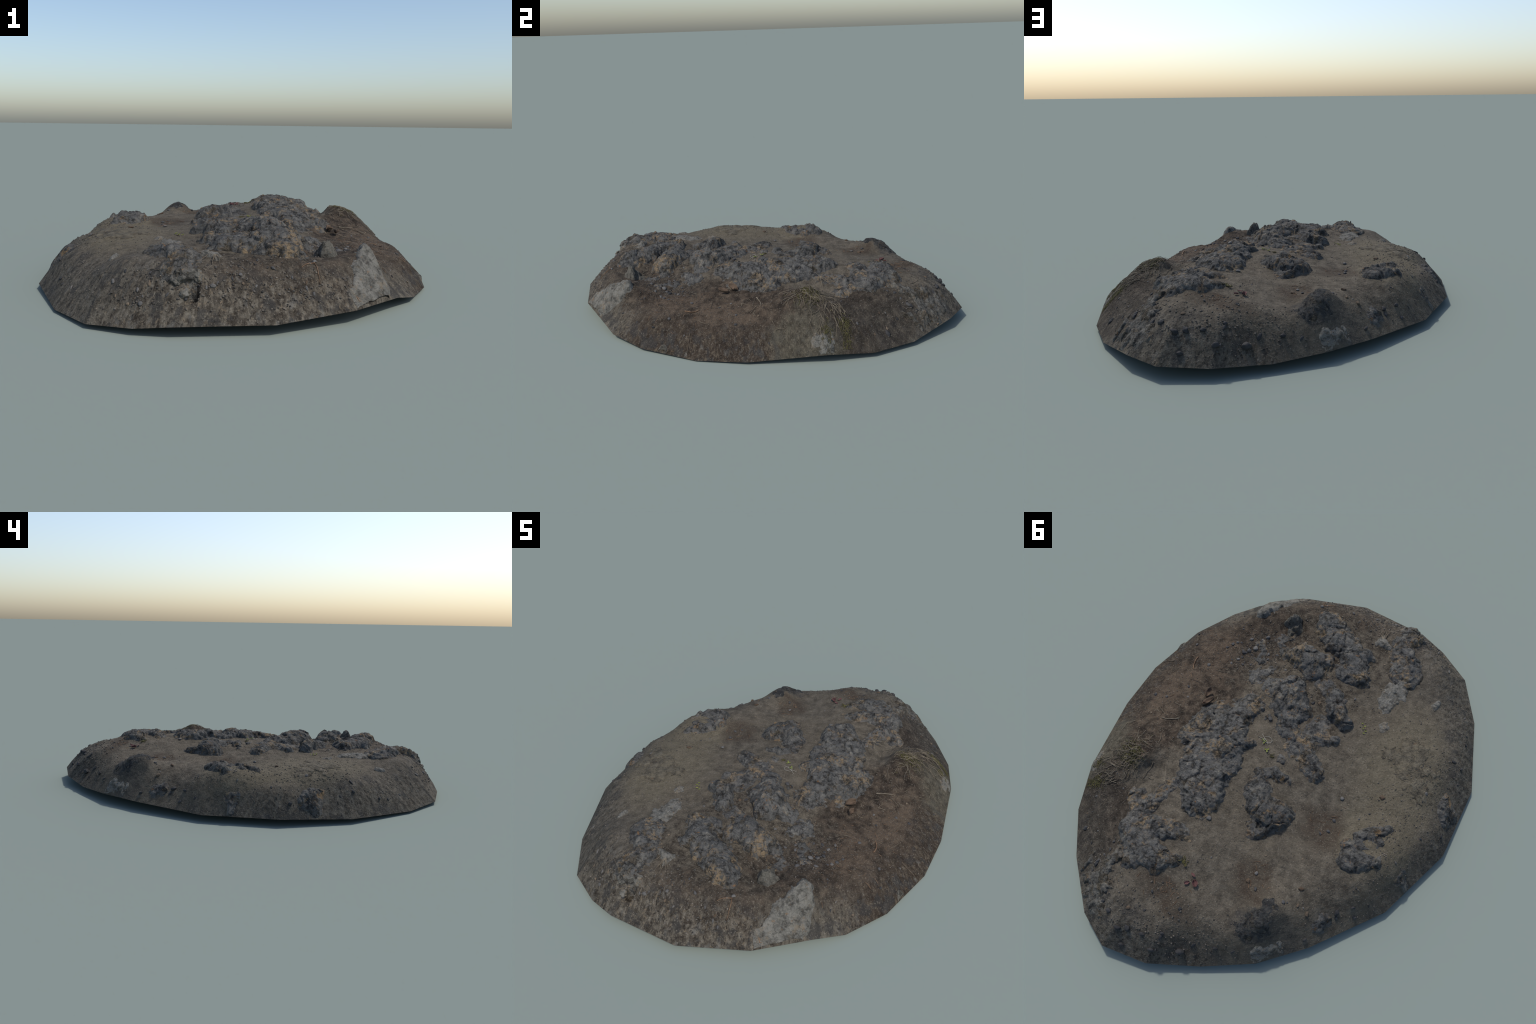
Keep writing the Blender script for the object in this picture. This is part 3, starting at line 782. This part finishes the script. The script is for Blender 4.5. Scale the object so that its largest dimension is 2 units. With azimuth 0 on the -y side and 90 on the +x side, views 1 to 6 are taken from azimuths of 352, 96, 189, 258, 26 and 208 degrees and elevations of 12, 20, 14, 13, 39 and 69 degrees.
def strands(name, lines, mat, radius, kind=None, sides=5):
    V, F, c = [], [], 0
    for ln in lines:
        v, f = tube(ln, radius * rng.uniform(.7, 1.2), sides)
        V.append(v)
        F.append(f + c)
        c += len(v)
    return mesh_object(name, np.concatenate(V), np.concatenate(F), mat, root, kind=kind)


# (x, y, heading, length, radius, material)
for x, y, h, ln, r, m in [(.585, -.315, 1.2, .07, .0030, M_BARK), (.49, .01, .55, .085, .0022, M_STRAW), (.71, .12, 1.7, .05, .0022, M_STRAW),
                          (.35, .74, 2.2, .06, .0014, M_STRAW), (.178, -.81, -2.6, .06, .0020, M_BARK), (.178, -.815, -1.3, .06, .0022, M_BARK),
                          (.70, -.27, -.25, .10, .0018, M_TWIG), (.42, -.30, .4, .06, .0016, M_STRAW), (.51, -.20, .2, .05, .0014, M_TWIG),
                          (.60, -.02, 2.2, .06, .0016, M_TWIG), (.56, .02, -.6, .05, .0016, M_STRAW), (.45, -.38, 2.4, .06, .0014, M_BARK),
                          (.372, -.79, -1.4, .045, .0030, M_STRAW), (.31, -.86, -1.0, .03, .0025, M_BARK), (.64, -.24, .9, .05, .0013, M_STRAW),
                          (.67, .10, .4, .04, .0015, M_STRAW), (-.34, -.845, 2.3, .04, .0012, M_STRAW)]:
    strands("twig", [lying(x, y, h, ln)], m, r)
strands("twig", [lying(.376, .307, h, ln, .5, .022, 10) for h, ln in ((.3, .07), (1.4, .06), (2.4, .08), (-1.2, .07), (-2.4, .06), (.9, .05))], M_STRAW, .0016)
strands("dry_grass", [lying(-.165 + rng.uniform(-.015, .015), -.745 + rng.uniform(-.01, .01), rng.uniform(-1.9, -.7), rng.uniform(.04, .075), .9, .004, 9, .006) for _ in range(10)], M_STRAW, .0016, "stuff")
# matted roots and grass over the eastern knoll
mat_lines = []
for _ in range(85):
    x, y = rng.gauss(.555, .04), rng.gauss(.255, .045)
    mat_lines.append(lying(x, y, math.atan2(y - .22, x - .44) + rng.uniform(-.9, .9), rng.uniform(.03, .085), 1.6, .003, 10, rng.uniform(0, .006)))
for _ in range(26):
    x, y = rng.gauss(.64, .04), rng.gauss(.33, .05)
    mat_lines.append(lying(x, y, rng.uniform(-.3, .9), rng.uniform(.03, .07), 1.0, .002, 9, .003))
for _ in range(16):
    x, y = rng.gauss(.595, .014), rng.gauss(.375, .014)
    mat_lines.append(lying(x, y, rng.uniform(0, .9), rng.uniform(.03, .06), 1.0, .002, 9, .003))
for _ in range(26):
    x, y = rng.gauss(.55, .08), rng.gauss(-.02, .12)
    mat_lines.append(lying(x, y, rng.uniform(0, 6.28), rng.uniform(.015, .04), 1.4, .001, 7))
strands("matted_grass", mat_lines, M_STRAW, .0012, "stuff", 4)
litter = []
for cx, cy, sx, sy, n in ((.14, .69, .06, .03, 16), (-.15, .5, .04, .04, 8), (-.29, .15, .05, .06, 8), (.55, -.3, .1, .15, 26), (.3, -.45, .08, .08, 10)):
    for _ in range(n):
        litter.append(lying(rng.gauss(cx, sx), rng.gauss(cy, sy), rng.uniform(0, 6.28), rng.uniform(.01, .03), 1.2, .001, 6))
strands("plant_litter", litter, M_BARK, .0013, "stuff", 4)

# moss: short curled blades in cushions
blades = []
for cx, cy, sx, sy, n in ((.565, .265, .028, .03, 300), (.67, .42, .02, .012, 110), (.71, .435, .02, .01, 60), (.72, .345, .02, .012, 60), (.135, .564, .01, .008, 30), (.03, -.0, .005, .005, 14)):
    for _ in range(n):
        blades.append(lying(rng.gauss(cx, sx), rng.gauss(cy, sy), rng.uniform(0, 6.28), rng.uniform(.006, .014), 1.2, .001, 4, .004))
strands("moss", blades, M_MOSS, .0013, "stuff", 4)


# ------------------------------------------------------------------ leaves and sprouts
def leaf(x, y, length, width, heading, mat, tilt=.3, curl=.5, lift=.003, name="leaf"):
    u, w = np.meshgrid(np.linspace(0, 1, 13), np.linspace(-1, 1, 9))
    half = width * .5 * np.sin(np.pi * np.clip(u * .92 + .04, 0, 1)) ** .8
    lx, ly = u * length, w * half
    lz = np.abs(w) ** 2 * width * curl + u * length * tilt + .0015 * noise(u * 6 + x * 90, w * 3, y * 50)
    a, b, up = slope_frame(x, y, heading)
    o = Vector((x, y, float(soil_height(x, y)) + lift))
    A, B, U = (np.array(k[:]) for k in (a, b, up))
    P = np.array(o[:]) + lx[..., None] * A + ly[..., None] * B + lz[..., None] * U
    i = np.arange(8)[:, None] * 13
    j = np.arange(12)[None]
    f = np.stack([i + j, i + j + 1, i + j + 14, i + j + 13], -1).reshape(-1, 4)
    ob = mesh_object(name, P.reshape(-1, 3), f, mat, root)
    m = ob.modifiers.new("thickness", 'SOLIDIFY')
    m.thickness = .0006
    return ob


leaf(.062, .607, .030, .022, 2.2, M_RED, .2, .5)
leaf(.075, .625, .022, .014, .8, M_RED, .1, .3)
leaf(.085, .59, .022, .010, 2.8, M_RED, .1, .2)
leaf(.142, .560, .022, .012, .6, M_MOSS, .2, .4)
leaf(.128, .570, .016, .010, 2.5, M_MOSS, .2, .4)
for k in range(5):
    leaf(-.266 + .006 * k - .012, -.305 - .010 * k + .02, .010, .005, -1.2 + 1.3 * (-1) ** k, M_SPROUT, .35, .3, name="sprout_leaf")
for k in range(4):
    leaf(.083 + .004 * k, -.045 + .003 * (k % 2), .011, .006, 1.6 * k, M_SPROUT, .4, .3, name="sprout_leaf")
for k in range(3):
    leaf(.060, -.012, .012, .006, 2.1 * k, M_SPROUT, .4, .3, name="sprout_leaf")
ringline = [(.078 + .016 * math.cos(t) * 1.2, -.056 + .014 * math.sin(t), float(soil_height(.078, -.056)) + .005 + .002 * math.sin(3 * t)) for t in np.linspace(.2, 5.9, 24)]
strands("dry_grass", [ringline] + [lying(.09, -.055, h, .03, .8, .003, 8) for h in (.4, 1.4, -.6, 2.6)], M_WHITE, .0012, "stuff")
# curled strips of bark below the long slab
for x, y, h, ln, wd in ((.425, -.085, -2.2, .060, .030), (.435, -.135, -1.7, .045, .028), (.405, -.12, .6, .03, .018)):
    leaf(x, y, ln, wd, h, M_BARKSTRIP, .25, .55, .004, name="bark_strip")
